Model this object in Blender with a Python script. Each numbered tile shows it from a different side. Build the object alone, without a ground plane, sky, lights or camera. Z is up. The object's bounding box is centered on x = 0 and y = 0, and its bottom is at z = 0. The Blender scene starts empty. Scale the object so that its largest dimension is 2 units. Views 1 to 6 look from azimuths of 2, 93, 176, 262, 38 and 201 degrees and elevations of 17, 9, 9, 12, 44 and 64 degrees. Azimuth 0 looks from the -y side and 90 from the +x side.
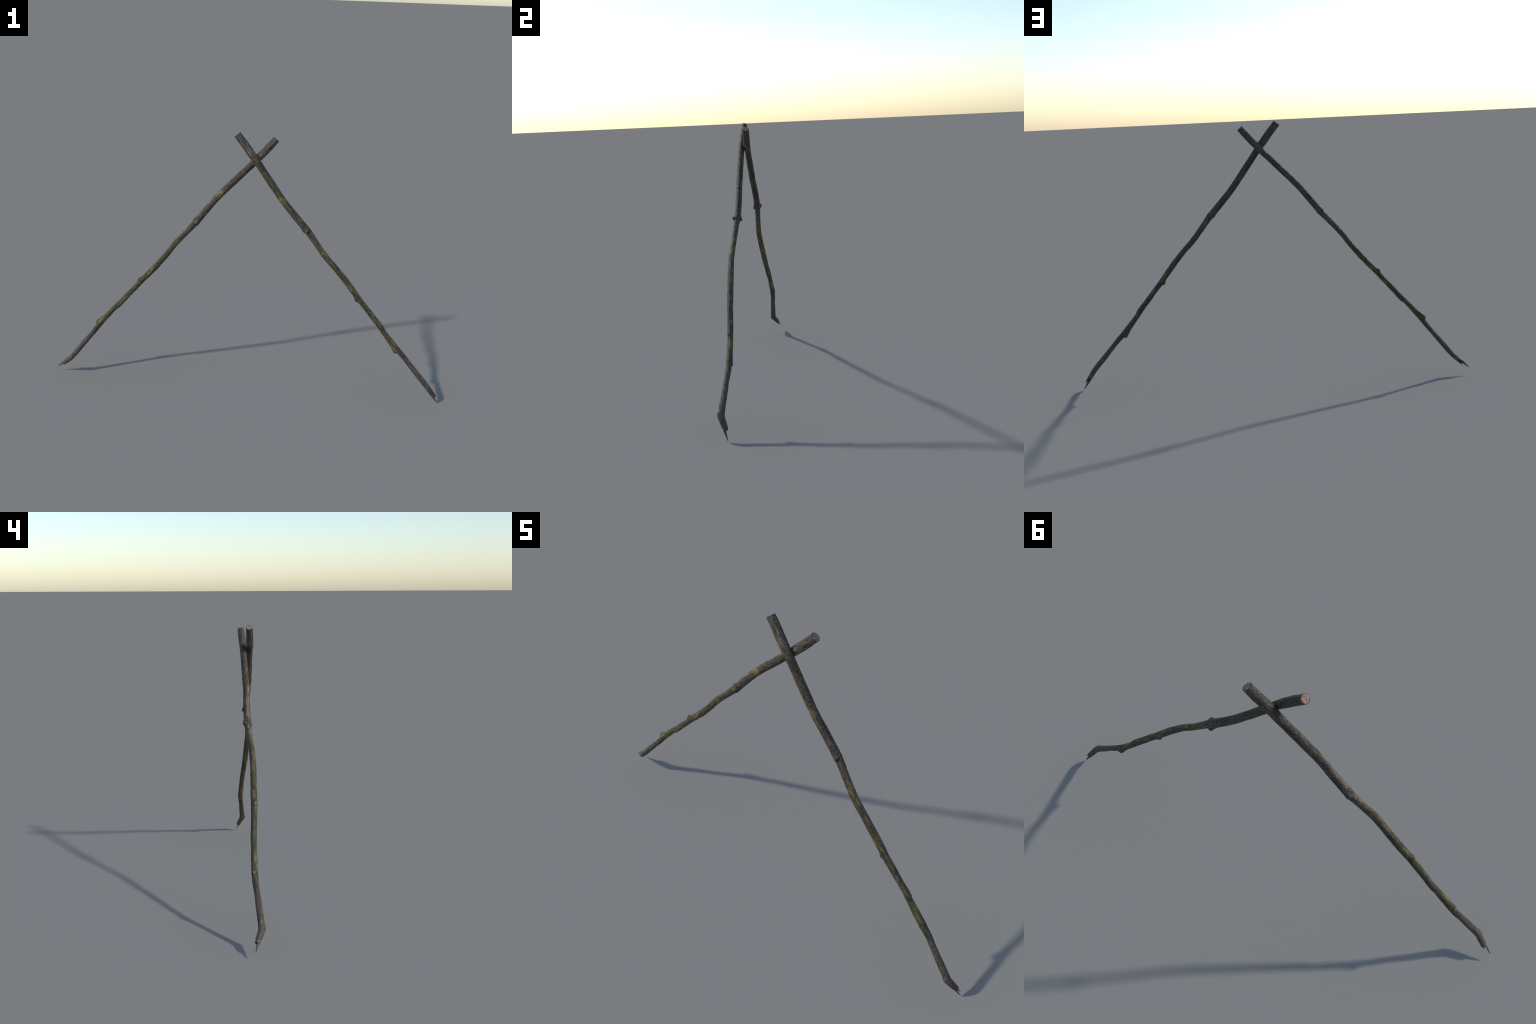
"""Two weathered, mossy branches crossed at the top and leaning on each other.

Both are the same crooked branch in two poses.  The branch is lofted along a
spine in its own frame: z runs from the saw cut down to the broken tip, angle 0
points along +x.  All sizes in the tables are millimetres and degrees.
"""
import bpy, bmesh, math
import numpy as np
from mathutils import Matrix, Vector, noise

MM = 0.001
noise.seed_set(7)

# spine and girth:  z, x, y, mean radius, ovality (cos 2a), ovality (sin 2a)
SPINE = [
    (0.0, 0.0, 0.0, 16.80, -0.66, 0.41),
    (53.5, 2.3, -0.5, 17.58, -0.64, 0.61),
    (107.1, 5.3, 0.9, 17.49, -0.68, 0.94),
    (160.5, 5.2, 1.8, 15.57, -0.63, 1.14),
    (213.7, 4.5, 5.4, 15.41, -0.54, 1.04),
    (267.0, 5.1, 8.9, 15.86, -0.32, 0.83),
    (320.4, 4.1, 12.0, 15.86, -0.16, 0.69),
    (373.5, 4.8, 15.0, 15.64, -0.12, 0.59),
    (426.5, 2.2, 16.2, 15.72, -0.26, 0.53),
    (479.8, 0.1, 13.9, 16.02, -0.31, 0.39),
    (533.4, -0.1, 11.9, 16.45, -0.19, 0.25),
    (587.1, 0.8, 8.5, 15.48, -0.30, 0.40),
    (640.3, 4.3, 10.5, 13.83, -0.59, 0.60),
    (693.5, 8.4, 11.9, 13.39, -0.44, 0.91),
    (746.8, 11.6, 11.1, 13.73, -0.16, 1.05),
    (799.7, 13.3, 6.6, 13.33, 0.01, 0.71),
    (852.9, 11.4, 4.6, 13.87, 0.04, 0.40),
    (906.2, 9.3, 4.2, 14.26, -0.04, 0.41),
    (959.7, 6.6, 5.7, 14.15, 0.23, 0.60),
    (1013.3, 4.2, 7.3, 13.55, 0.55, 0.50),
    (1066.7, 0.5, 6.6, 13.20, 0.43, 0.07),
    (1119.9, -3.8, 7.6, 13.23, 0.15, -0.25),
    (1173.3, -7.9, 7.6, 12.94, -0.06, -0.15),
    (1226.4, -11.0, 10.4, 12.71, -0.05, 0.53),
    (1279.4, -12.6, 11.6, 13.54, -0.05, 1.03),
    (1332.9, -14.0, 10.2, 13.40, 0.26, 0.88),
    (1386.4, -13.0, 5.8, 12.15, 0.44, 0.69),
    (1439.4, -8.2, 3.6, 11.82, 0.34, 0.64),
    (1492.5, -4.8, 2.6, 12.99, 0.29, 0.68),
    (1545.7, -0.5, 0.1, 13.43, 0.49, 0.50),
    (1599.2, -0.1, -0.9, 12.95, 0.74, -0.07),
]
LENGTH = 1599.2            # saw cut to the crook above the splintered tip
TIP = (-34.9, 15.5, 1701.4)
SPIKE_ANGLE = 31.0         # side on which the long splinter stands

# swellings: position along (0-1), angle, height, half width in degrees,
# run-up on the thick side, drop on the thin side
KNOTS = [
    (0.3610, 150, 11.8, 33, 0.0250, 0.0055),
    (0.3610, -28, 7.2, 36, 0.0170, 0.0065),
    (0.3555, 82, 4.3, 30, 0.0140, 0.0065),
    (0.6275, 86, 9.0, 44, 0.0150, 0.0105),
    (0.8400, 108, 13.2, 42, 0.0400, 0.0090),
    (0.9895, 0, 6.5, 45, 0.0130, 0.0170),
]
# poses: columns of the branch frame (x, y, z axes) and the saw-cut centre
POSES = [
    ((-0.02261, -0.99940, -0.02637), (-0.75910, 0.0, 0.65097),
     (-0.65058, 0.03473, -0.75864), (0.11901, 0.01514, 1.30928)),
    ((-0.09455, -0.99549, -0.00728), (-0.76996, 0.07776, -0.63334),
     (0.63105, -0.05428, -0.77384), (-0.06690, -0.00339, 1.32746)),
]

BARK_ALLOWANCE = 0.6       # loose bark over the measured girth
SEGMENTS = 96
RINGS = 760
TAIL_RINGS = 44


def spline(knots_z, values, z):
    """Catmull-Rom through hand-placed stations."""
    i = int(np.clip(np.searchsorted(knots_z, z) - 1, 0, len(knots_z) - 2))
    p1, p2 = values[i], values[i + 1]
    p0 = values[i - 1] if i > 0 else 2 * p1 - p2
    p3 = values[i + 2] if i + 2 < len(values) else 2 * p2 - p1
    u = (z - knots_z[i]) / (knots_z[i + 1] - knots_z[i])
    return 0.5 * (2 * p1 + (p2 - p0) * u + (2 * p0 - 5 * p1 + 4 * p2 - p3) * u * u
                  + (3 * p1 - p0 - 3 * p2 + p3) * u ** 3)


TABLE = np.array(SPINE)
STATION_Z = TABLE[:, 0]


def spine_at(z):
    x, y, r, oc, os_ = spline(STATION_Z, TABLE[:, 1:], z)
    return np.array([x, y, z]), r, oc, os_


def smooth(u):
    u = min(max(u, 0.0), 1.0)
    return u * u * (3 - 2 * u)


def turn(a, b):
    return abs((a - b + 180) % 360 - 180)


def swelling(t, deg):
    h = 0.0
    for pos, ang, height, width, rise, drop in KNOTS:
        d = t - pos
        if d < -rise or d > drop:
            continue
        along = (1 + d / rise) ** 1.5 if d < 0 else smooth(1 - d / drop)
        across = math.exp(-(turn(deg, ang) / width) ** 2 * 0.9)
        h = max(h, height * along * across)
    # bark lip about three quarters down: a thin layer ends, then swells back
    lip = max(0.0, math.cos(math.radians(turn(deg, -85)) * 0.8))
    if 0.70 < t < 0.7555:
        h += 1.4 * lip * smooth((t - 0.70) / 0.05)
    elif 0.7555 <= t < 0.79:
        h -= 2.0 * lip * smooth((0.79 - t) / 0.03)
    # torn bark collar under the girdle of knots
    collar = max(0.0, math.cos(math.radians(turn(deg, -20)) * 0.9))
    if 0.33 < t < 0.366:
        h += 1.3 * collar * smooth((t - 0.33) / 0.03)
    elif 0.366 <= t < 0.39:
        h -= 1.2 * collar * smooth((0.39 - t) / 0.02)
    return h


def bark_relief(p, z, deg):
    """Lumps, lengthwise ridges and small flakes, in mm."""
    a = math.radians(deg)
    c, s = math.cos(a), math.sin(a)
    lump = noise.noise(Vector((c * 0.9, s * 0.9, z * 0.022))) * 0.75
    ridge = noise.noise(Vector((c * 4.2 + 9, s * 4.2, z * 0.030))) * 0.45
    flake = noise.noise(Vector((c * 5.0, s * 5.0 + 5, z * 0.16))) * 0.45
    crack = noise.noise(Vector((c * 3.1 - 4, s * 3.1, z * 0.012)))
    groove = -0.7 * max(0.0, 1 - abs(crack) / 0.05)
    pit = noise.noise(Vector((c * 4.5 + 3, s * 4.5, z * 0.24)))
    return lump + ridge + flake + groove - 0.9 * max(0.0, pit - 0.25)


def frame_at(points, i):
    t = points[min(i + 1, len(points) - 1)] - points[max(i - 1, 0)]
    t = t / np.linalg.norm(t)
    x = np.array([1.0, 0, 0]) - t * t[0]
    x /= np.linalg.norm(x)
    return x, np.cross(t, x)


def tip_reach(deg):
    """How far down the broken end each strip of wood survives (0-1)."""
    c, s_ = math.cos(math.radians(deg)), math.sin(math.radians(deg))
    stops = [(-180, .44), (-165, .43), (-150, .47), (-138, .46), (-127, .55), (-112, .56), (-70, .58),
             (-50, .56), (-30, .60), (0, .58), (88, .57), (110, .55), (150, .53), (165, .47), (180, .44)]
    w = (deg + 180) % 360 - 180
    base = float(np.interp(w, [k for k, _ in stops], [v for _, v in stops]))
    base += 0.025 * noise.noise(Vector((c * 3.5, s_ * 3.5, 3))) + 0.035 * noise.noise(Vector((c * 9, s_ * 9, 8)))
    d = turn(deg, SPIKE_ANGLE)
    spike = 1.0 - 0.40 * (d / 45) ** 1.8 if d < 45 else 0
    d2 = turn(deg, -84)
    second = 0.74 - 0.011 * d2 if d2 < 13 else 0
    d3 = turn(deg, -146)
    third = 0.57 - 0.008 * d3 if d3 < 9 else 0
    return max(base, spike, second, third)


def build_surface():
    """Return ring vertices of shaft, tail (outer) and hollow (inner), all in mm."""
    zs = np.linspace(0, LENGTH - 8, RINGS)
    shaft_line = np.array([spine_at(z)[0] for z in zs])
    spike_dir = np.array([math.cos(math.radians(SPIKE_ANGLE)), math.sin(math.radians(SPIKE_ANGLE)), 0.15])
    tail_end = np.array(TIP) - 8.5 * spike_dir
    crook = spine_at(LENGTH)[0]
    knee = shaft_line[-1]
    us = np.linspace(0, 1, TAIL_RINGS + 1)[1:]
    # the tail leaves the shaft through a short quadratic bend
    lead = (tail_end - crook)
    tail_line = []
    for u in us:
        if u < 0.16:
            w = u / 0.16
            a = knee + (crook - knee) * w
            b = crook + lead * (0.16 * w)
            tail_line.append(a * (1 - w) + b * w)
        else:
            tail_line.append(crook + lead * u)
    tail_line = np.array(tail_line)
    line = np.vstack([shaft_line, tail_line])
    angles = np.arange(SEGMENTS) * 360.0 / SEGMENTS

    shaft = np.zeros((RINGS, SEGMENTS, 3))
    for i, z in enumerate(zs):
        c, r, oc, os_ = spine_at(z)
        x, y = frame_at(line, i)
        for j, deg in enumerate(angles):
            a = math.radians(deg)
            rad = r + BARK_ALLOWANCE + oc * math.cos(2 * a) + os_ * math.sin(2 * a)
            rad += swelling(z / LENGTH, deg) + bark_relief(c, z, deg) * min(1, 0.3 + z / 40)
            q = c + (x * math.cos(a) + y * math.sin(a)) * rad
            if i == 0:   # uneven saw cut
                q = q + np.array([0, 0, 1.6 * noise.noise(Vector((math.cos(a) * 1.5, math.sin(a) * 1.5, 2)))])
            shaft[i, j] = q

    x_end, y_end = frame_at(line, RINGS + TAIL_RINGS // 2)
    def tail_point(u, deg, thickness):
        f = u * TAIL_RINGS - 1
        i = int(np.clip(math.floor(f), -1, TAIL_RINGS - 2))
        w = f - i
        p = line[RINGS + i] * (1 - w) + line[RINGS + i + 1] * w
        k = RINGS + i
        x0, y0 = frame_at(line, k)
        x1, y1 = frame_at(line, k + 1)
        x, y = x0 * (1 - w) + x1 * w, y0 * (1 - w) + y1 * w
        a = math.radians(deg)
        r = BARK_ALLOWANCE + 12.95 - 5.0 * smooth((u - 0.1) / 0.9)
        r = r + 0.74 * math.cos(2 * a) * (1 - u)
        z = LENGTH - 8 + u * 105
        r += swelling((LENGTH - 8 + u * 100) / LENGTH, deg)
        r += bark_relief(p, z, deg) * (1 - 0.6 * u)
        return p + (x * math.cos(a) + y * math.sin(a)) * (r - thickness)

    reach = [tip_reach(d) for d in angles]
    tail = np.zeros((TAIL_RINGS, SEGMENTS, 3))
    INNER = 26
    hollow = np.zeros((INNER, SEGMENTS, 3))
    for j, deg in enumerate(angles):
        for i in range(TAIL_RINGS):
            tail[i, j] = tail_point(reach[j] * (i + 1) / TAIL_RINGS, deg, 0)
        for i in range(INNER):
            w = i / (INNER - 1)
            u = reach[j] * (1 - w) + 0.27 * w
            thick = 4.2 * min(1, w * 5) + 5.5 * smooth((w - 0.6) / 0.4) + 0.8 * noise.noise(Vector((math.cos(math.radians(deg)) * 5, math.sin(math.radians(deg)) * 5, u * 5)))* min(1, w * 5)
            hollow[i, j] = tail_point(u, deg, thick)
    return zs, shaft, tail, hollow


# ---------------------------------------------------------------- materials
def P_(t, deg, half_len, half_deg):
    """A patch on the branch: position along, angle, half length, half width."""
    return (t * LENGTH * MM, math.radians(deg), half_len * LENGTH * MM, math.radians(half_deg))


MOSS_TAN = [P_(*p) for p in [
    (.243, -25, .011, 40), (.450, -45, .019, 26), (.426, -62, .010, 22), (.474, -85, .014, 30),
    (.470, -119, .010, 24), (.524, -70, .013, 24), (.579, -92, .018, 40), (.607, -52, .012, 22),
    (.631, -65, .011, 20), (.660, -64, .013, 24), (.690, -40, .010, 18), (.730, -52, .013, 18),
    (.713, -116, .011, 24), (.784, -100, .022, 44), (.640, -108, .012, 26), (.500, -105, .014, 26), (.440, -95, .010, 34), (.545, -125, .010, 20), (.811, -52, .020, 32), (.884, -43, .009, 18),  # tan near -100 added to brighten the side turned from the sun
    (.414, 72, .018, 28), (.476, 80, .015, 26), (.510, 102, .018, 26), (.569, 33, .008, 22),
    (.600, 100, .012, 22), (.642, 59, .012, 18), (.798, 75, .020, 30), (.606, -154, .010, 20),
    (.671, -152, .012, 24), (.848, 108, .006, 16), (.975, 82, .008, 18), (.585, 4, .010, 25)]]
LICHEN = [P_(*p) for p in [
    (.241, 52, .012, 26), (.234, 8, .008, 20), (.394, 72, .009, 22),
    (.374, 90, .006, 16), (.826, 40, .014, 18), (.580, -113, .007, 18), (.470, -118, .007, 18), (.714, -119, .006, 16), (.782, -112, .008, 18)]]
PEELED = [P_(*p) for p in [
    (.037, -51, .008, 12), (.058, -36, .010, 15), (.066, 8, .007, 14), (.279, 58, .014, 18),
    (.333, 62, .012, 20), (.303, 76, .022, 11), (.292, 93, .016, 8), (.326, 95, .014, 9), (.270, 84, .012, 8), (.168, 72, .010, 9), (.290, 68, .010, 10)]]
DARK = [P_(*p) for p in [
    (.028, -14, .016, 16), (.087, 95, .012, 45), (.128, -42, .018, 34), (.258, 112, .016, 26),
    (.290, -98, .034, 46), (.308, 159, .020, 36), (.344, -20, .018, 30), (.364, -32, .006, 30),
    (.462, -33, .010, 12), (.501, -48, .013, 12), (.622, -22, .011, 20), (.868, -28, .012, 22),
    (.877, 116, .018, 24), (.980, 10, .008, 18), (.831, -24, .006, 14), (.200, -120, .020, 30),
    (.640, 150, .030, 30), (.700, 160, .020, 30), (.540, 165, .030, 36), (.150, 140, .025, 30)]]
BARE = [P_(*p) for p in [
    (.402, -95, .022, 60), (.548, -103, .010, 26), (.709, 20, .011, 40), (.722, -100, .012, 30),
    (.746, -75, .010, 46), (.472, 32, .010, 22), (.692, 80, .012, 24), (.755, -133, .010, 26),
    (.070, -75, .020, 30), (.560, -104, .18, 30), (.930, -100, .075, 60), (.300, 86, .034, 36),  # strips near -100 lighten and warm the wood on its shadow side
    (.930, 110, .05, 40), (1.03, 30, .05, 150), (.395, 180, .018, 50), (.720, 82, .016, 24), (.067, 14, .012, 24), (.115, 80, .012, 24)]]
SCARS = [P_(*p) for p in [(.6300, 79, .0036, 11), (.8425, 104, .0038, 13)]]


class Nodes:
    """Small helper that wires shader nodes."""

    def __init__(self, name):
        self.mat = bpy.data.materials.new(name)
        self.mat.use_nodes = True
        self.tree = self.mat.node_tree
        self.tree.nodes.clear()

    def add(self, kind, **props):
        n = self.tree.nodes.new(kind)
        for k, v in props.items():
            setattr(n, k, v)
        return n

    def put(self, socket, value):
        if isinstance(value, bpy.types.NodeSocket):
            self.tree.links.new(value, socket)
        elif isinstance(value, (tuple, list)) and socket.type == 'RGBA' and len(value) == 3:
            socket.default_value = (*value, 1)
        else:
            socket.default_value = value

    def math(self, op, a, b=0.0, c=None, clamp=False):
        n = self.add('ShaderNodeMath', operation=op, use_clamp=clamp)
        self.put(n.inputs[0], a)
        self.put(n.inputs[1], b)
        if c is not None:
            self.put(n.inputs[2], c)
        return n.outputs[0]

    def vec(self, op, a, b=None, c=None, out=0):
        n = self.add('ShaderNodeVectorMath', operation=op)
        self.put(n.inputs[0], a)
        if b is not None:
            self.put(n.inputs[1], b)
        if c is not None:
            self.put(n.inputs[2], c)
        return n.outputs[out]

    def noise(self, vector, scale, detail=4.0, rough=0.6, lac=2.0, dist=0.0):
        n = self.add('ShaderNodeTexNoise')
        self.put(n.inputs['Vector'], vector)
        for k, v in (('Scale', scale), ('Detail', detail), ('Roughness', rough), ('Lacunarity', lac), ('Distortion', dist)):
            n.inputs[k].default_value = v
        return n.outputs[0]

    def remap(self, v, a, b, lo=0.0, hi=1.0):
        n = self.add('ShaderNodeMapRange', interpolation_type='SMOOTHSTEP')
        self.put(n.inputs[0], v)
        for i, x in enumerate((a, b, lo, hi)):
            self.put(n.inputs[i + 1], x)
        return n.outputs[0]

    def mix(self, fac, a, b, blend='MIX'):
        n = self.add('ShaderNodeMix', data_type='RGBA', blend_type=blend)
        self.put(n.inputs[0], fac)
        self.put(n.inputs[6], a)
        self.put(n.inputs[7], b)
        return n.outputs[2]

    def ramp(self, v, stops):
        n = self.add('ShaderNodeValToRGB')
        self.put(n.inputs[0], v)
        e = n.color_ramp.elements
        while len(e) > 1:
            e.remove(e[-1])
        for i, (p, c) in enumerate(stops):
            s = e[0] if i == 0 else e.new(p)
            s.position = p
            s.color = (*c, 1) if isinstance(c, tuple) else (c, c, c, 1)
        return n.outputs[0]

    def finish(self, color, rough, normal=None, specular=0.5):
        b = self.add('ShaderNodeBsdfPrincipled')
        self.put(b.inputs['Base Color'], color)
        self.put(b.inputs['Roughness'], rough)
        b.inputs['Specular IOR Level'].default_value = specular
        if normal is not None:
            self.put(b.inputs['Normal'], normal)
        o = self.add('ShaderNodeOutputMaterial')
        self.tree.links.new(b.outputs[0], o.inputs[0])
        return self.mat

    def bump(self, height, strength, distance):
        n = self.add('ShaderNodeBump')
        self.put(n.inputs['Height'], height)
        n.inputs['Strength'].default_value = strength
        n.inputs['Distance'].default_value = distance
        return n.outputs[0]


def straightened(nd):
    """Coordinates about the spine: unit direction from it, and metres along."""
    obj = nd.add('ShaderNodeTexCoord').outputs['Object']
    sep = nd.add('ShaderNodeSeparateXYZ')
    nd.put(sep.inputs[0], obj)
    z01 = nd.math('DIVIDE', sep.outputs[2], 1.7, clamp=True)
    span = 0.1
    axes = []
    for col, out in ((1, 0), (2, 1)):
        n = nd.add('ShaderNodeFloatCurve')
        pts = n.mapping.curves[0].points
        stations = [(0.0, TABLE[0, col])] + [(r[0] * MM / 1.7, r[col]) for r in TABLE[1:]] + [(1.0, TIP[col - 1] - 7)]
        for i, (u, v) in enumerate(stations):
            y = 0.5 + v * MM / span
            if i == 0:
                pts[0].location = (u, y)
            elif i == len(stations) - 1:
                pts[-1].location = (u, y)
            else:
                pts.new(u, y)
        n.mapping.update()
        nd.put(n.inputs['Value'], z01)
        off = nd.math('MULTIPLY', nd.math('SUBTRACT', n.outputs[0], 0.5), span)
        axes.append(nd.math('SUBTRACT', sep.outputs[out], off))
    comb = nd.add('ShaderNodeCombineXYZ')
    nd.put(comb.inputs[0], axes[0])
    nd.put(comb.inputs[1], axes[1])
    direction = nd.vec('NORMALIZE', comb.outputs[0])
    s2 = nd.add('ShaderNodeSeparateXYZ')
    nd.put(s2.inputs[0], direction)
    unrolled = nd.add('ShaderNodeCombineXYZ')
    nd.put(unrolled.inputs[0], s2.outputs[0])
    nd.put(unrolled.inputs[1], s2.outputs[1])
    nd.put(unrolled.inputs[2], sep.outputs[2])
    return obj, unrolled.outputs[0], sep.outputs[2]


def patches(nd, unrolled, table):
    """Distance to the nearest patch: below 1 inside."""
    best = None
    for z, a, lz, la in table:
        s = (1 / la, 1 / la, 1 / lz)
        o = (-math.cos(a) / la, -math.sin(a) / la, -z / lz)
        d = nd.vec('LENGTH', nd.vec('MULTIPLY_ADD', unrolled, s, o), out=1)
        best = d if best is None else nd.math('MINIMUM', best, d)
    return best


def bark_material():
    nd = Nodes('mossy_bark')
    obj, unrolled, z = straightened(nd)
    # grain is drawn out along the branch
    along = nd.vec('MULTIPLY', unrolled, (1.0, 1.0, 22.0))
    fibre = nd.noise(nd.vec('MULTIPLY', unrolled, (3.4, 3.4, 24.0)), 1.0, 5, 0.68)
    fine = nd.noise(nd.vec('MULTIPLY', unrolled, (3.6, 3.6, 115.0)), 1.0, 5, 0.72)
    blotch = nd.noise(along, 1.5, 5, 0.62, dist=0.4)
    blotch2 = nd.noise(nd.vec('ADD', along, (7.3, 2.1, 5.5)), 2.4, 5, 0.65, dist=0.3)
    speck = nd.noise(nd.vec('MULTIPLY', unrolled, (3.4, 3.4, 150.0)), 1.0, 3, 0.6)
    ragged = nd.math('ADD', nd.math('MULTIPLY_ADD', blotch2, 2.2, -1.1), nd.math('MULTIPLY_ADD', fine, 2.8, -1.4))

    def mask(table, hard=0.35, rag=1.0):
        d = nd.math('MULTIPLY_ADD', ragged, rag, patches(nd, unrolled, table))
        return nd.remap(d, 1.0 + hard, 1.0 - hard)

    t = nd.math('DIVIDE', z, LENGTH * MM)
    wood = nd.ramp(nd.math('ADD', nd.math('MULTIPLY', fibre, 0.6), nd.math('MULTIPLY', fine, 0.4)),
                   [(0.36, C_DEEP), (0.45, C_DARK), (0.52, C_BARK), (0.63, C_PALE)])
    # how mossy the branch is along its length
    moss_run = nd.ramp(nd.math('MULTIPLY', t, 0.9), [
        (0.0, 0.10), (0.06, 0.18), (0.10, 0.62), (0.21, 0.70), (0.235, 0.40), (0.31, 0.22), (0.335, 0.30),
        (0.37, 0.55), (0.42, 0.85), (0.56, 0.85), (0.64, 0.66), (0.70, 0.85), (0.755, 0.80), (0.79, 0.30),
        (0.84, 0.12), (0.95, 0.10)])
    bare = mask(BARE, 0.5)
    need = nd.math('SUBTRACT', 0.78, nd.math('MULTIPLY', moss_run, 0.46))
    need = nd.math('MULTIPLY_ADD', bare, 0.13, need)
    cover = nd.math('ADD', nd.math('MULTIPLY', blotch, 0.62), nd.math('MULTIPLY', fine, 0.38))
    moss = nd.remap(nd.math('SUBTRACT', cover, need), -0.07, 0.08)
    moss_col = nd.ramp(nd.math('ADD', nd.math('MULTIPLY', blotch2, 0.55), nd.math('MULTIPLY', fine, 0.45)),
                       [(0.40, C_MOSS_DEEP), (0.50, C_MOSS), (0.59, C_MOSS_LIGHT), (0.70, C_TAN)])
    col = nd.mix(nd.math('MULTIPLY', bare, 0.85), wood, nd.mix(nd.remap(fine, 0.36, 0.64), C_BARE_DARK, C_BARE))
    col = nd.mix(nd.math('MULTIPLY', moss, 0.9), col, moss_col)
    tan = mask(MOSS_TAN, 0.4, 1.6)
    col = nd.mix(nd.math('MULTIPLY', tan, 0.85), col, nd.mix(nd.remap(fine, 0.32, 0.56), C_MOSS_LIGHT, C_TAN))
    peel = mask(PEELED, 0.4, 1.5)
    col = nd.mix(nd.math('MULTIPLY', peel, 0.8), col, nd.mix(nd.remap(fine, 0.35, 0.62), C_PALE, C_PEEL))
    lich = mask(LICHEN, 0.4, 1.7)
    col = nd.mix(nd.math('MULTIPLY', lich, 0.8), col, nd.mix(nd.remap(fine, 0.38, 0.62), C_TAN, C_LICHEN))
    dark = mask(DARK, 0.5)
    col = nd.mix(nd.math('MULTIPLY', dark, 0.8), col, nd.mix(fine, C_DEEP, C_DARK))
    # scattered black pits and pale flecks
    fleck = nd.math('MULTIPLY', nd.remap(speck, 0.41, 0.33, 0.0, 0.75), nd.remap(blotch2, 0.40, 0.56))
    col = nd.mix(nd.remap(speck, 0.55, 0.64, 0.0, 0.8), col, C_DEEP)
    col = nd.mix(fleck, col, C_PEEL)
    scar = nd.remap(nd.math('MULTIPLY_ADD', ragged, 0.5, patches(nd, unrolled, SCARS)), 1.2, 0.8)
    col = nd.mix(scar, col, C_SCAR)
    height = nd.math('ADD', nd.math('MULTIPLY', fibre, 0.7), nd.math('ADD', nd.math('MULTIPLY', fine, 0.5), nd.math('MULTIPLY', moss, 0.15)))
    height = nd.math('MULTIPLY_ADD', speck, -0.9, height)
    rough = nd.math('MULTIPLY_ADD', fleck, -0.28, nd.remap(fine, 0.35, 0.65, 0.72, 0.40))
    return nd.finish(col, rough, nd.bump(height, 1.0, 0.0032), 0.4)


def end_grain_material():
    nd = Nodes('sawn_end_grain')
    obj, unrolled, z = straightened(nd)
    flecks = nd.noise(obj, 260, 4, 0.72)
    big = nd.noise(obj, 130, 3, 0.6)
    flat = nd.vec('MULTIPLY', obj, (1, 1, 0))
    radius = nd.vec('LENGTH', flat, out=1)
    rings = nd.math('SINE', nd.math('MULTIPLY_ADD', big, 6.0, nd.math('MULTIPLY', radius, 2600.0)))
    v = nd.math('ADD', nd.math('MULTIPLY', flecks, 0.75), nd.math('MULTIPLY_ADD', rings, 0.05, nd.math('MULTIPLY', big, 0.25)))
    col = nd.ramp(v, [(0.38, (0.035, 0.022, 0.016)), (0.46, (0.17, 0.098, 0.072)), (0.53, (0.35, 0.215, 0.16)), (0.64, (0.50, 0.34, 0.265))])
    rim = nd.remap(nd.math('MULTIPLY_ADD', big, 0.004, radius), 0.0165, 0.0180)
    col = nd.mix(rim, col, C_DARK)
    pith = nd.remap(radius, 0.0022, 0.0010)
    col = nd.mix(nd.math('MULTIPLY', pith, 0.6), col, (0.06, 0.035, 0.025))
    return nd.finish(col, 0.62, nd.bump(flecks, 0.8, 0.0015), 0.4)


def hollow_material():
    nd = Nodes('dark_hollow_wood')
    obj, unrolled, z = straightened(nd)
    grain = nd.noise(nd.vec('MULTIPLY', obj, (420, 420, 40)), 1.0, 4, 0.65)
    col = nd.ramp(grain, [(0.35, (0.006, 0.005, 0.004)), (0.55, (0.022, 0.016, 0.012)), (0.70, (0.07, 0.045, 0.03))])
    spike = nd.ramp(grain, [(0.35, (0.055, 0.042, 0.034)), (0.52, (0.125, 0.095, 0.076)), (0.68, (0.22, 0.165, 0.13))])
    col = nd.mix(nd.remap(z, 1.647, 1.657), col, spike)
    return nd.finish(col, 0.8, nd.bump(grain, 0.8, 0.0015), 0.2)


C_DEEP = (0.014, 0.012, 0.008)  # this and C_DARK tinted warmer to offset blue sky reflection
C_DARK = (0.034, 0.029, 0.020)
C_BARK = (0.075, 0.058, 0.041)
C_PALE = (0.150, 0.116, 0.088)
C_BARE_DARK = (0.050, 0.040, 0.032)
C_BARE = (0.150, 0.111, 0.083)
C_MOSS_DEEP = (0.022, 0.022, 0.010)
C_MOSS = (0.046, 0.042, 0.015)
C_MOSS_LIGHT = (0.090, 0.076, 0.027)
C_TAN = (0.195, 0.148, 0.056)
C_PEEL = (0.230, 0.160, 0.125)
C_LICHEN = (0.300, 0.245, 0.095)
C_SCAR = (0.290, 0.165, 0.065)


# ------------------------------------------------------------------ objects
def mesh_from(name, verts, faces, normals, material):
    """Mesh of the chosen faces, keeping the whole body's vertex normals."""
    used = np.unique(np.concatenate([np.asarray(f) for f in faces]))
    back = {int(v): i for i, v in enumerate(used)}
    me = bpy.data.meshes.new(name)
    me.from_pydata([tuple(verts[v] * MM) for v in used], [], [[back[int(v)] for v in f] for f in faces])
    me.polygons.foreach_set('use_smooth', [True] * len(me.polygons))
    me.materials.append(material)
    me.update()
    if normals is not None:
        me.normals_split_custom_set_from_vertices([tuple(normals[v]) for v in used])
    return me


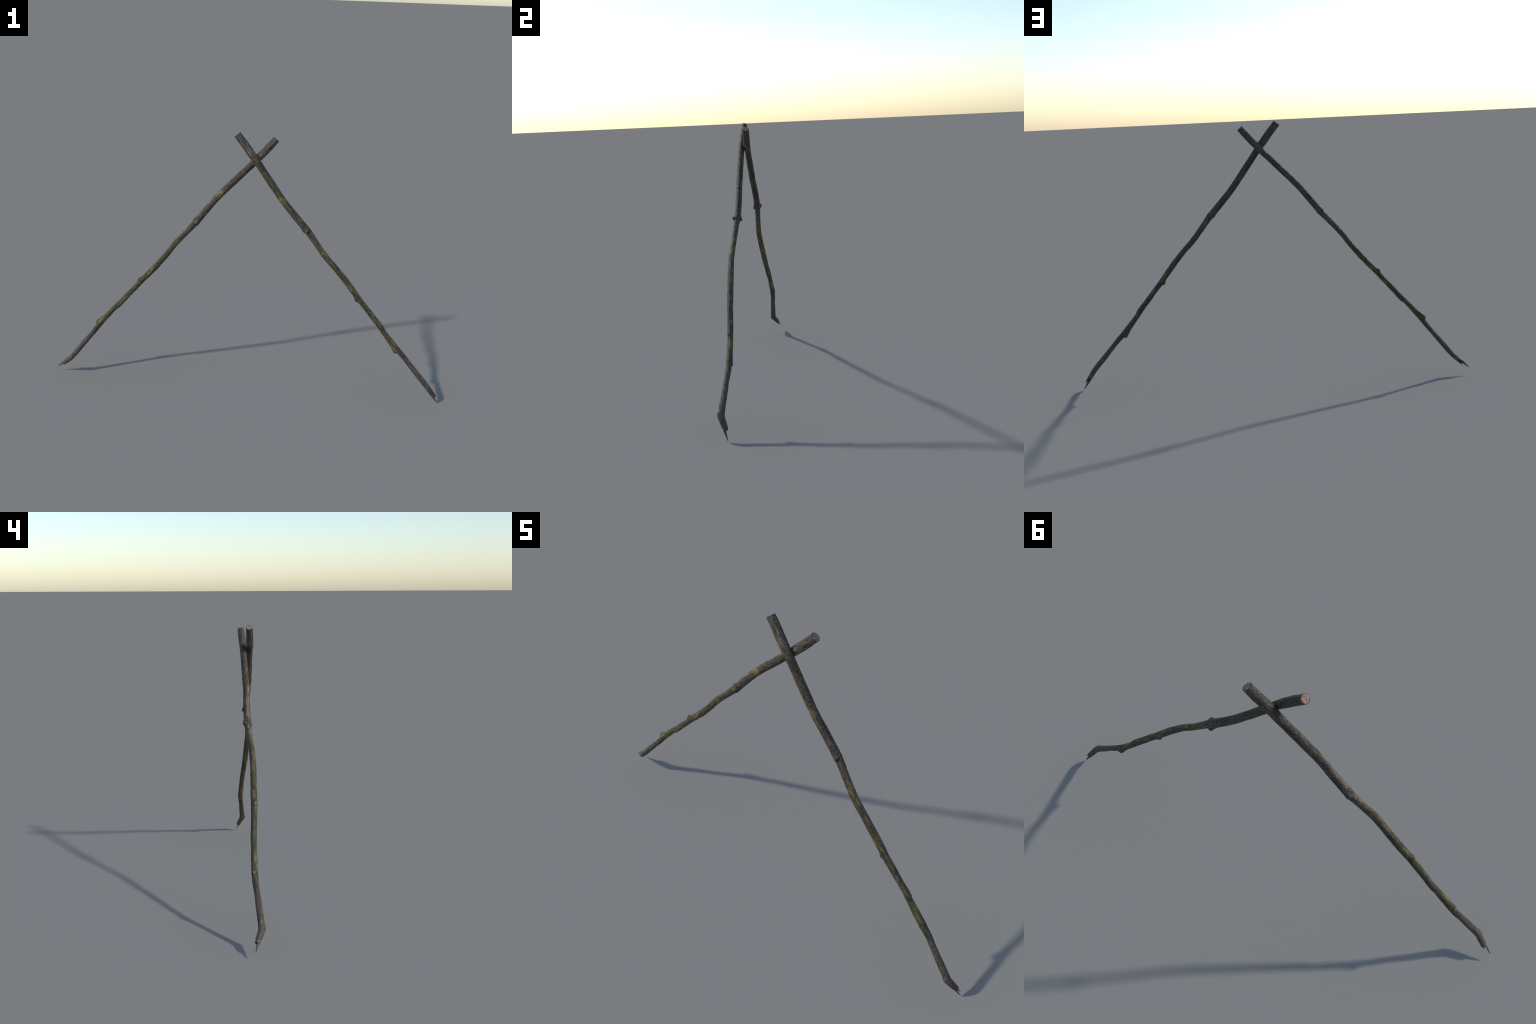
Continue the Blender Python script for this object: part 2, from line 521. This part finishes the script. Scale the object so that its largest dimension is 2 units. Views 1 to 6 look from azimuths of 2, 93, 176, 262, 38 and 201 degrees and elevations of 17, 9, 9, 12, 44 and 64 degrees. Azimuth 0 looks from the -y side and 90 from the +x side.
def body_normals(verts, faces):
    me = bpy.data.meshes.new('whole_body')
    me.from_pydata([tuple(v) for v in verts], [], faces)
    me.update()
    n = np.zeros(len(verts) * 3)
    me.vertex_normals.foreach_get('vector', n)
    bpy.data.meshes.remove(me)
    return n.reshape(-1, 3)


def ring_quads(a, b):
    n = SEGMENTS
    return [(a + j, a + (j + 1) % n, b + (j + 1) % n, b + j) for j in range(n)]


def branch_parts():
    zs, shaft, tail, hollow = build_surface()
    n = SEGMENTS
    bark = mats['bark']
    verts = np.vstack([shaft.reshape(-1, 3), tail.reshape(-1, 3)])
    rows = [ring_quads(i * n, (i + 1) * n) for i in range(RINGS + TAIL_RINGS - 1)]
    flat = [f for r in rows for f in r]
    normals = body_normals(verts, flat)
    centre_out = np.mean([np.dot(normals[j], verts[j] - shaft[0].mean(0)) for j in range(n)])
    if centre_out < 0:
        flat = [f[::-1] for f in flat]
        rows = [[f[::-1] for f in r] for r in rows]
        normals = -normals
    region = {}
    for i, row in enumerate(rows):
        t = (zs[i] if i < RINGS else LENGTH) / LENGTH
        for j, f in enumerate(row):
            deg = (j + 0.5) * 360 / n
            key = 'splintered_tip' if i >= RINGS - 8 else 'shaft'
            if key == 'shaft':
                for k, (pos, ang, height, width, rise, drop) in enumerate(KNOTS[:-1]):
                    d = t - pos
                    along = d / min(rise, 0.02) if d < 0 else d / drop
                    if (turn(deg, ang) / (width * 0.95)) ** 2 + along ** 2 < 1:
                        key = ('knot', k)
                        break
            region.setdefault(key, []).append(f)
    parts = []
    for key in sorted(region, key=str):
        name = key if isinstance(key, str) else 'knot'
        parts.append((name, mesh_from(name, verts, region[key], normals, bark), None))

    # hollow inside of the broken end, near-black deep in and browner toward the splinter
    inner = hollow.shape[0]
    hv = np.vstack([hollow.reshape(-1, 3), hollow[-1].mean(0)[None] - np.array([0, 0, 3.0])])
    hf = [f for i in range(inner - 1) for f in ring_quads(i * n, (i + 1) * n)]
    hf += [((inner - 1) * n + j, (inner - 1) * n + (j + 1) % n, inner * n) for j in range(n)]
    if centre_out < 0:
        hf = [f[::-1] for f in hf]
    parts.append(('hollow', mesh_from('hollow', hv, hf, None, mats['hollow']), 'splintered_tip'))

    # sawn end: concentric rings in from the rim of the bark
    steps = [1.0, 0.955, 0.9, 0.8, 0.66, 0.5, 0.34, 0.18, 0.07]
    rim = shaft[0]
    mid = rim.mean(0)
    cv = []
    for k, s in enumerate(steps):
        for j in range(n):
            p = mid + (rim[j] - mid) * s
            if k:
                rough = 0.9 * noise.noise(Vector((p[0] * 0.35, p[1] * 0.35, 1))) + 0.4 * noise.noise(Vector((p[0] * 1.1, p[1] * 1.1, 4)))
                p = p + np.array([0, 0, rough - 0.5 * min(k, 2)])
            cv.append(p)
    cv.append(mid)
    cf = [f[::-1] for k in range(len(steps) - 1) for f in ring_quads(k * n, (k + 1) * n)]
    last = (len(steps) - 1) * n
    cf += [(last + (j + 1) % n, last + j, len(steps) * n) for j in range(n)]
    cap = mesh_from('cut_end', np.array(cv), cf, None, mats['end'])
    if sum(p.normal.z * p.area for p in cap.polygons) > 0:
        cap.flip_normals()
    parts.append(('cut_end', cap, None))
    return parts


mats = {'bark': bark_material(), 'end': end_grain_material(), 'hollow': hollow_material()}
PARTS = branch_parts()
scene = bpy.context.scene.collection
LABELS = ['long crooked mossy branch leaning to the left, splintered at foot',
          'long crooked mossy branch leaning to the right, splintered at foot']
for (ex, ey, ez, origin), label in zip(POSES, LABELS):
    pose = Matrix(((ex[0], ey[0], ez[0], origin[0]), (ex[1], ey[1], ez[1], origin[1]),
                   (ex[2], ey[2], ez[2], origin[2]), (0, 0, 0, 1)))
    foot = pose @ (Vector(TIP) * MM)
    branch = bpy.data.objects.new('branch', None)
    branch.empty_display_size = 0.05
    branch.location = (foot.x, foot.y, 0)
    branch['label'] = label
    branch['category'] = 'tree branch'
    scene.objects.link(branch)
    base = Matrix.Translation(branch.location)
    made = {}
    for name, me, parent in PARTS:
        ob = bpy.data.objects.new(name, me)
        scene.objects.link(ob)
        made.setdefault(name, ob)
        if parent:
            ob.parent = made[parent]
        else:
            ob.parent = branch
            ob.matrix_parent_inverse = base.inverted()
            ob.matrix_basis = pose
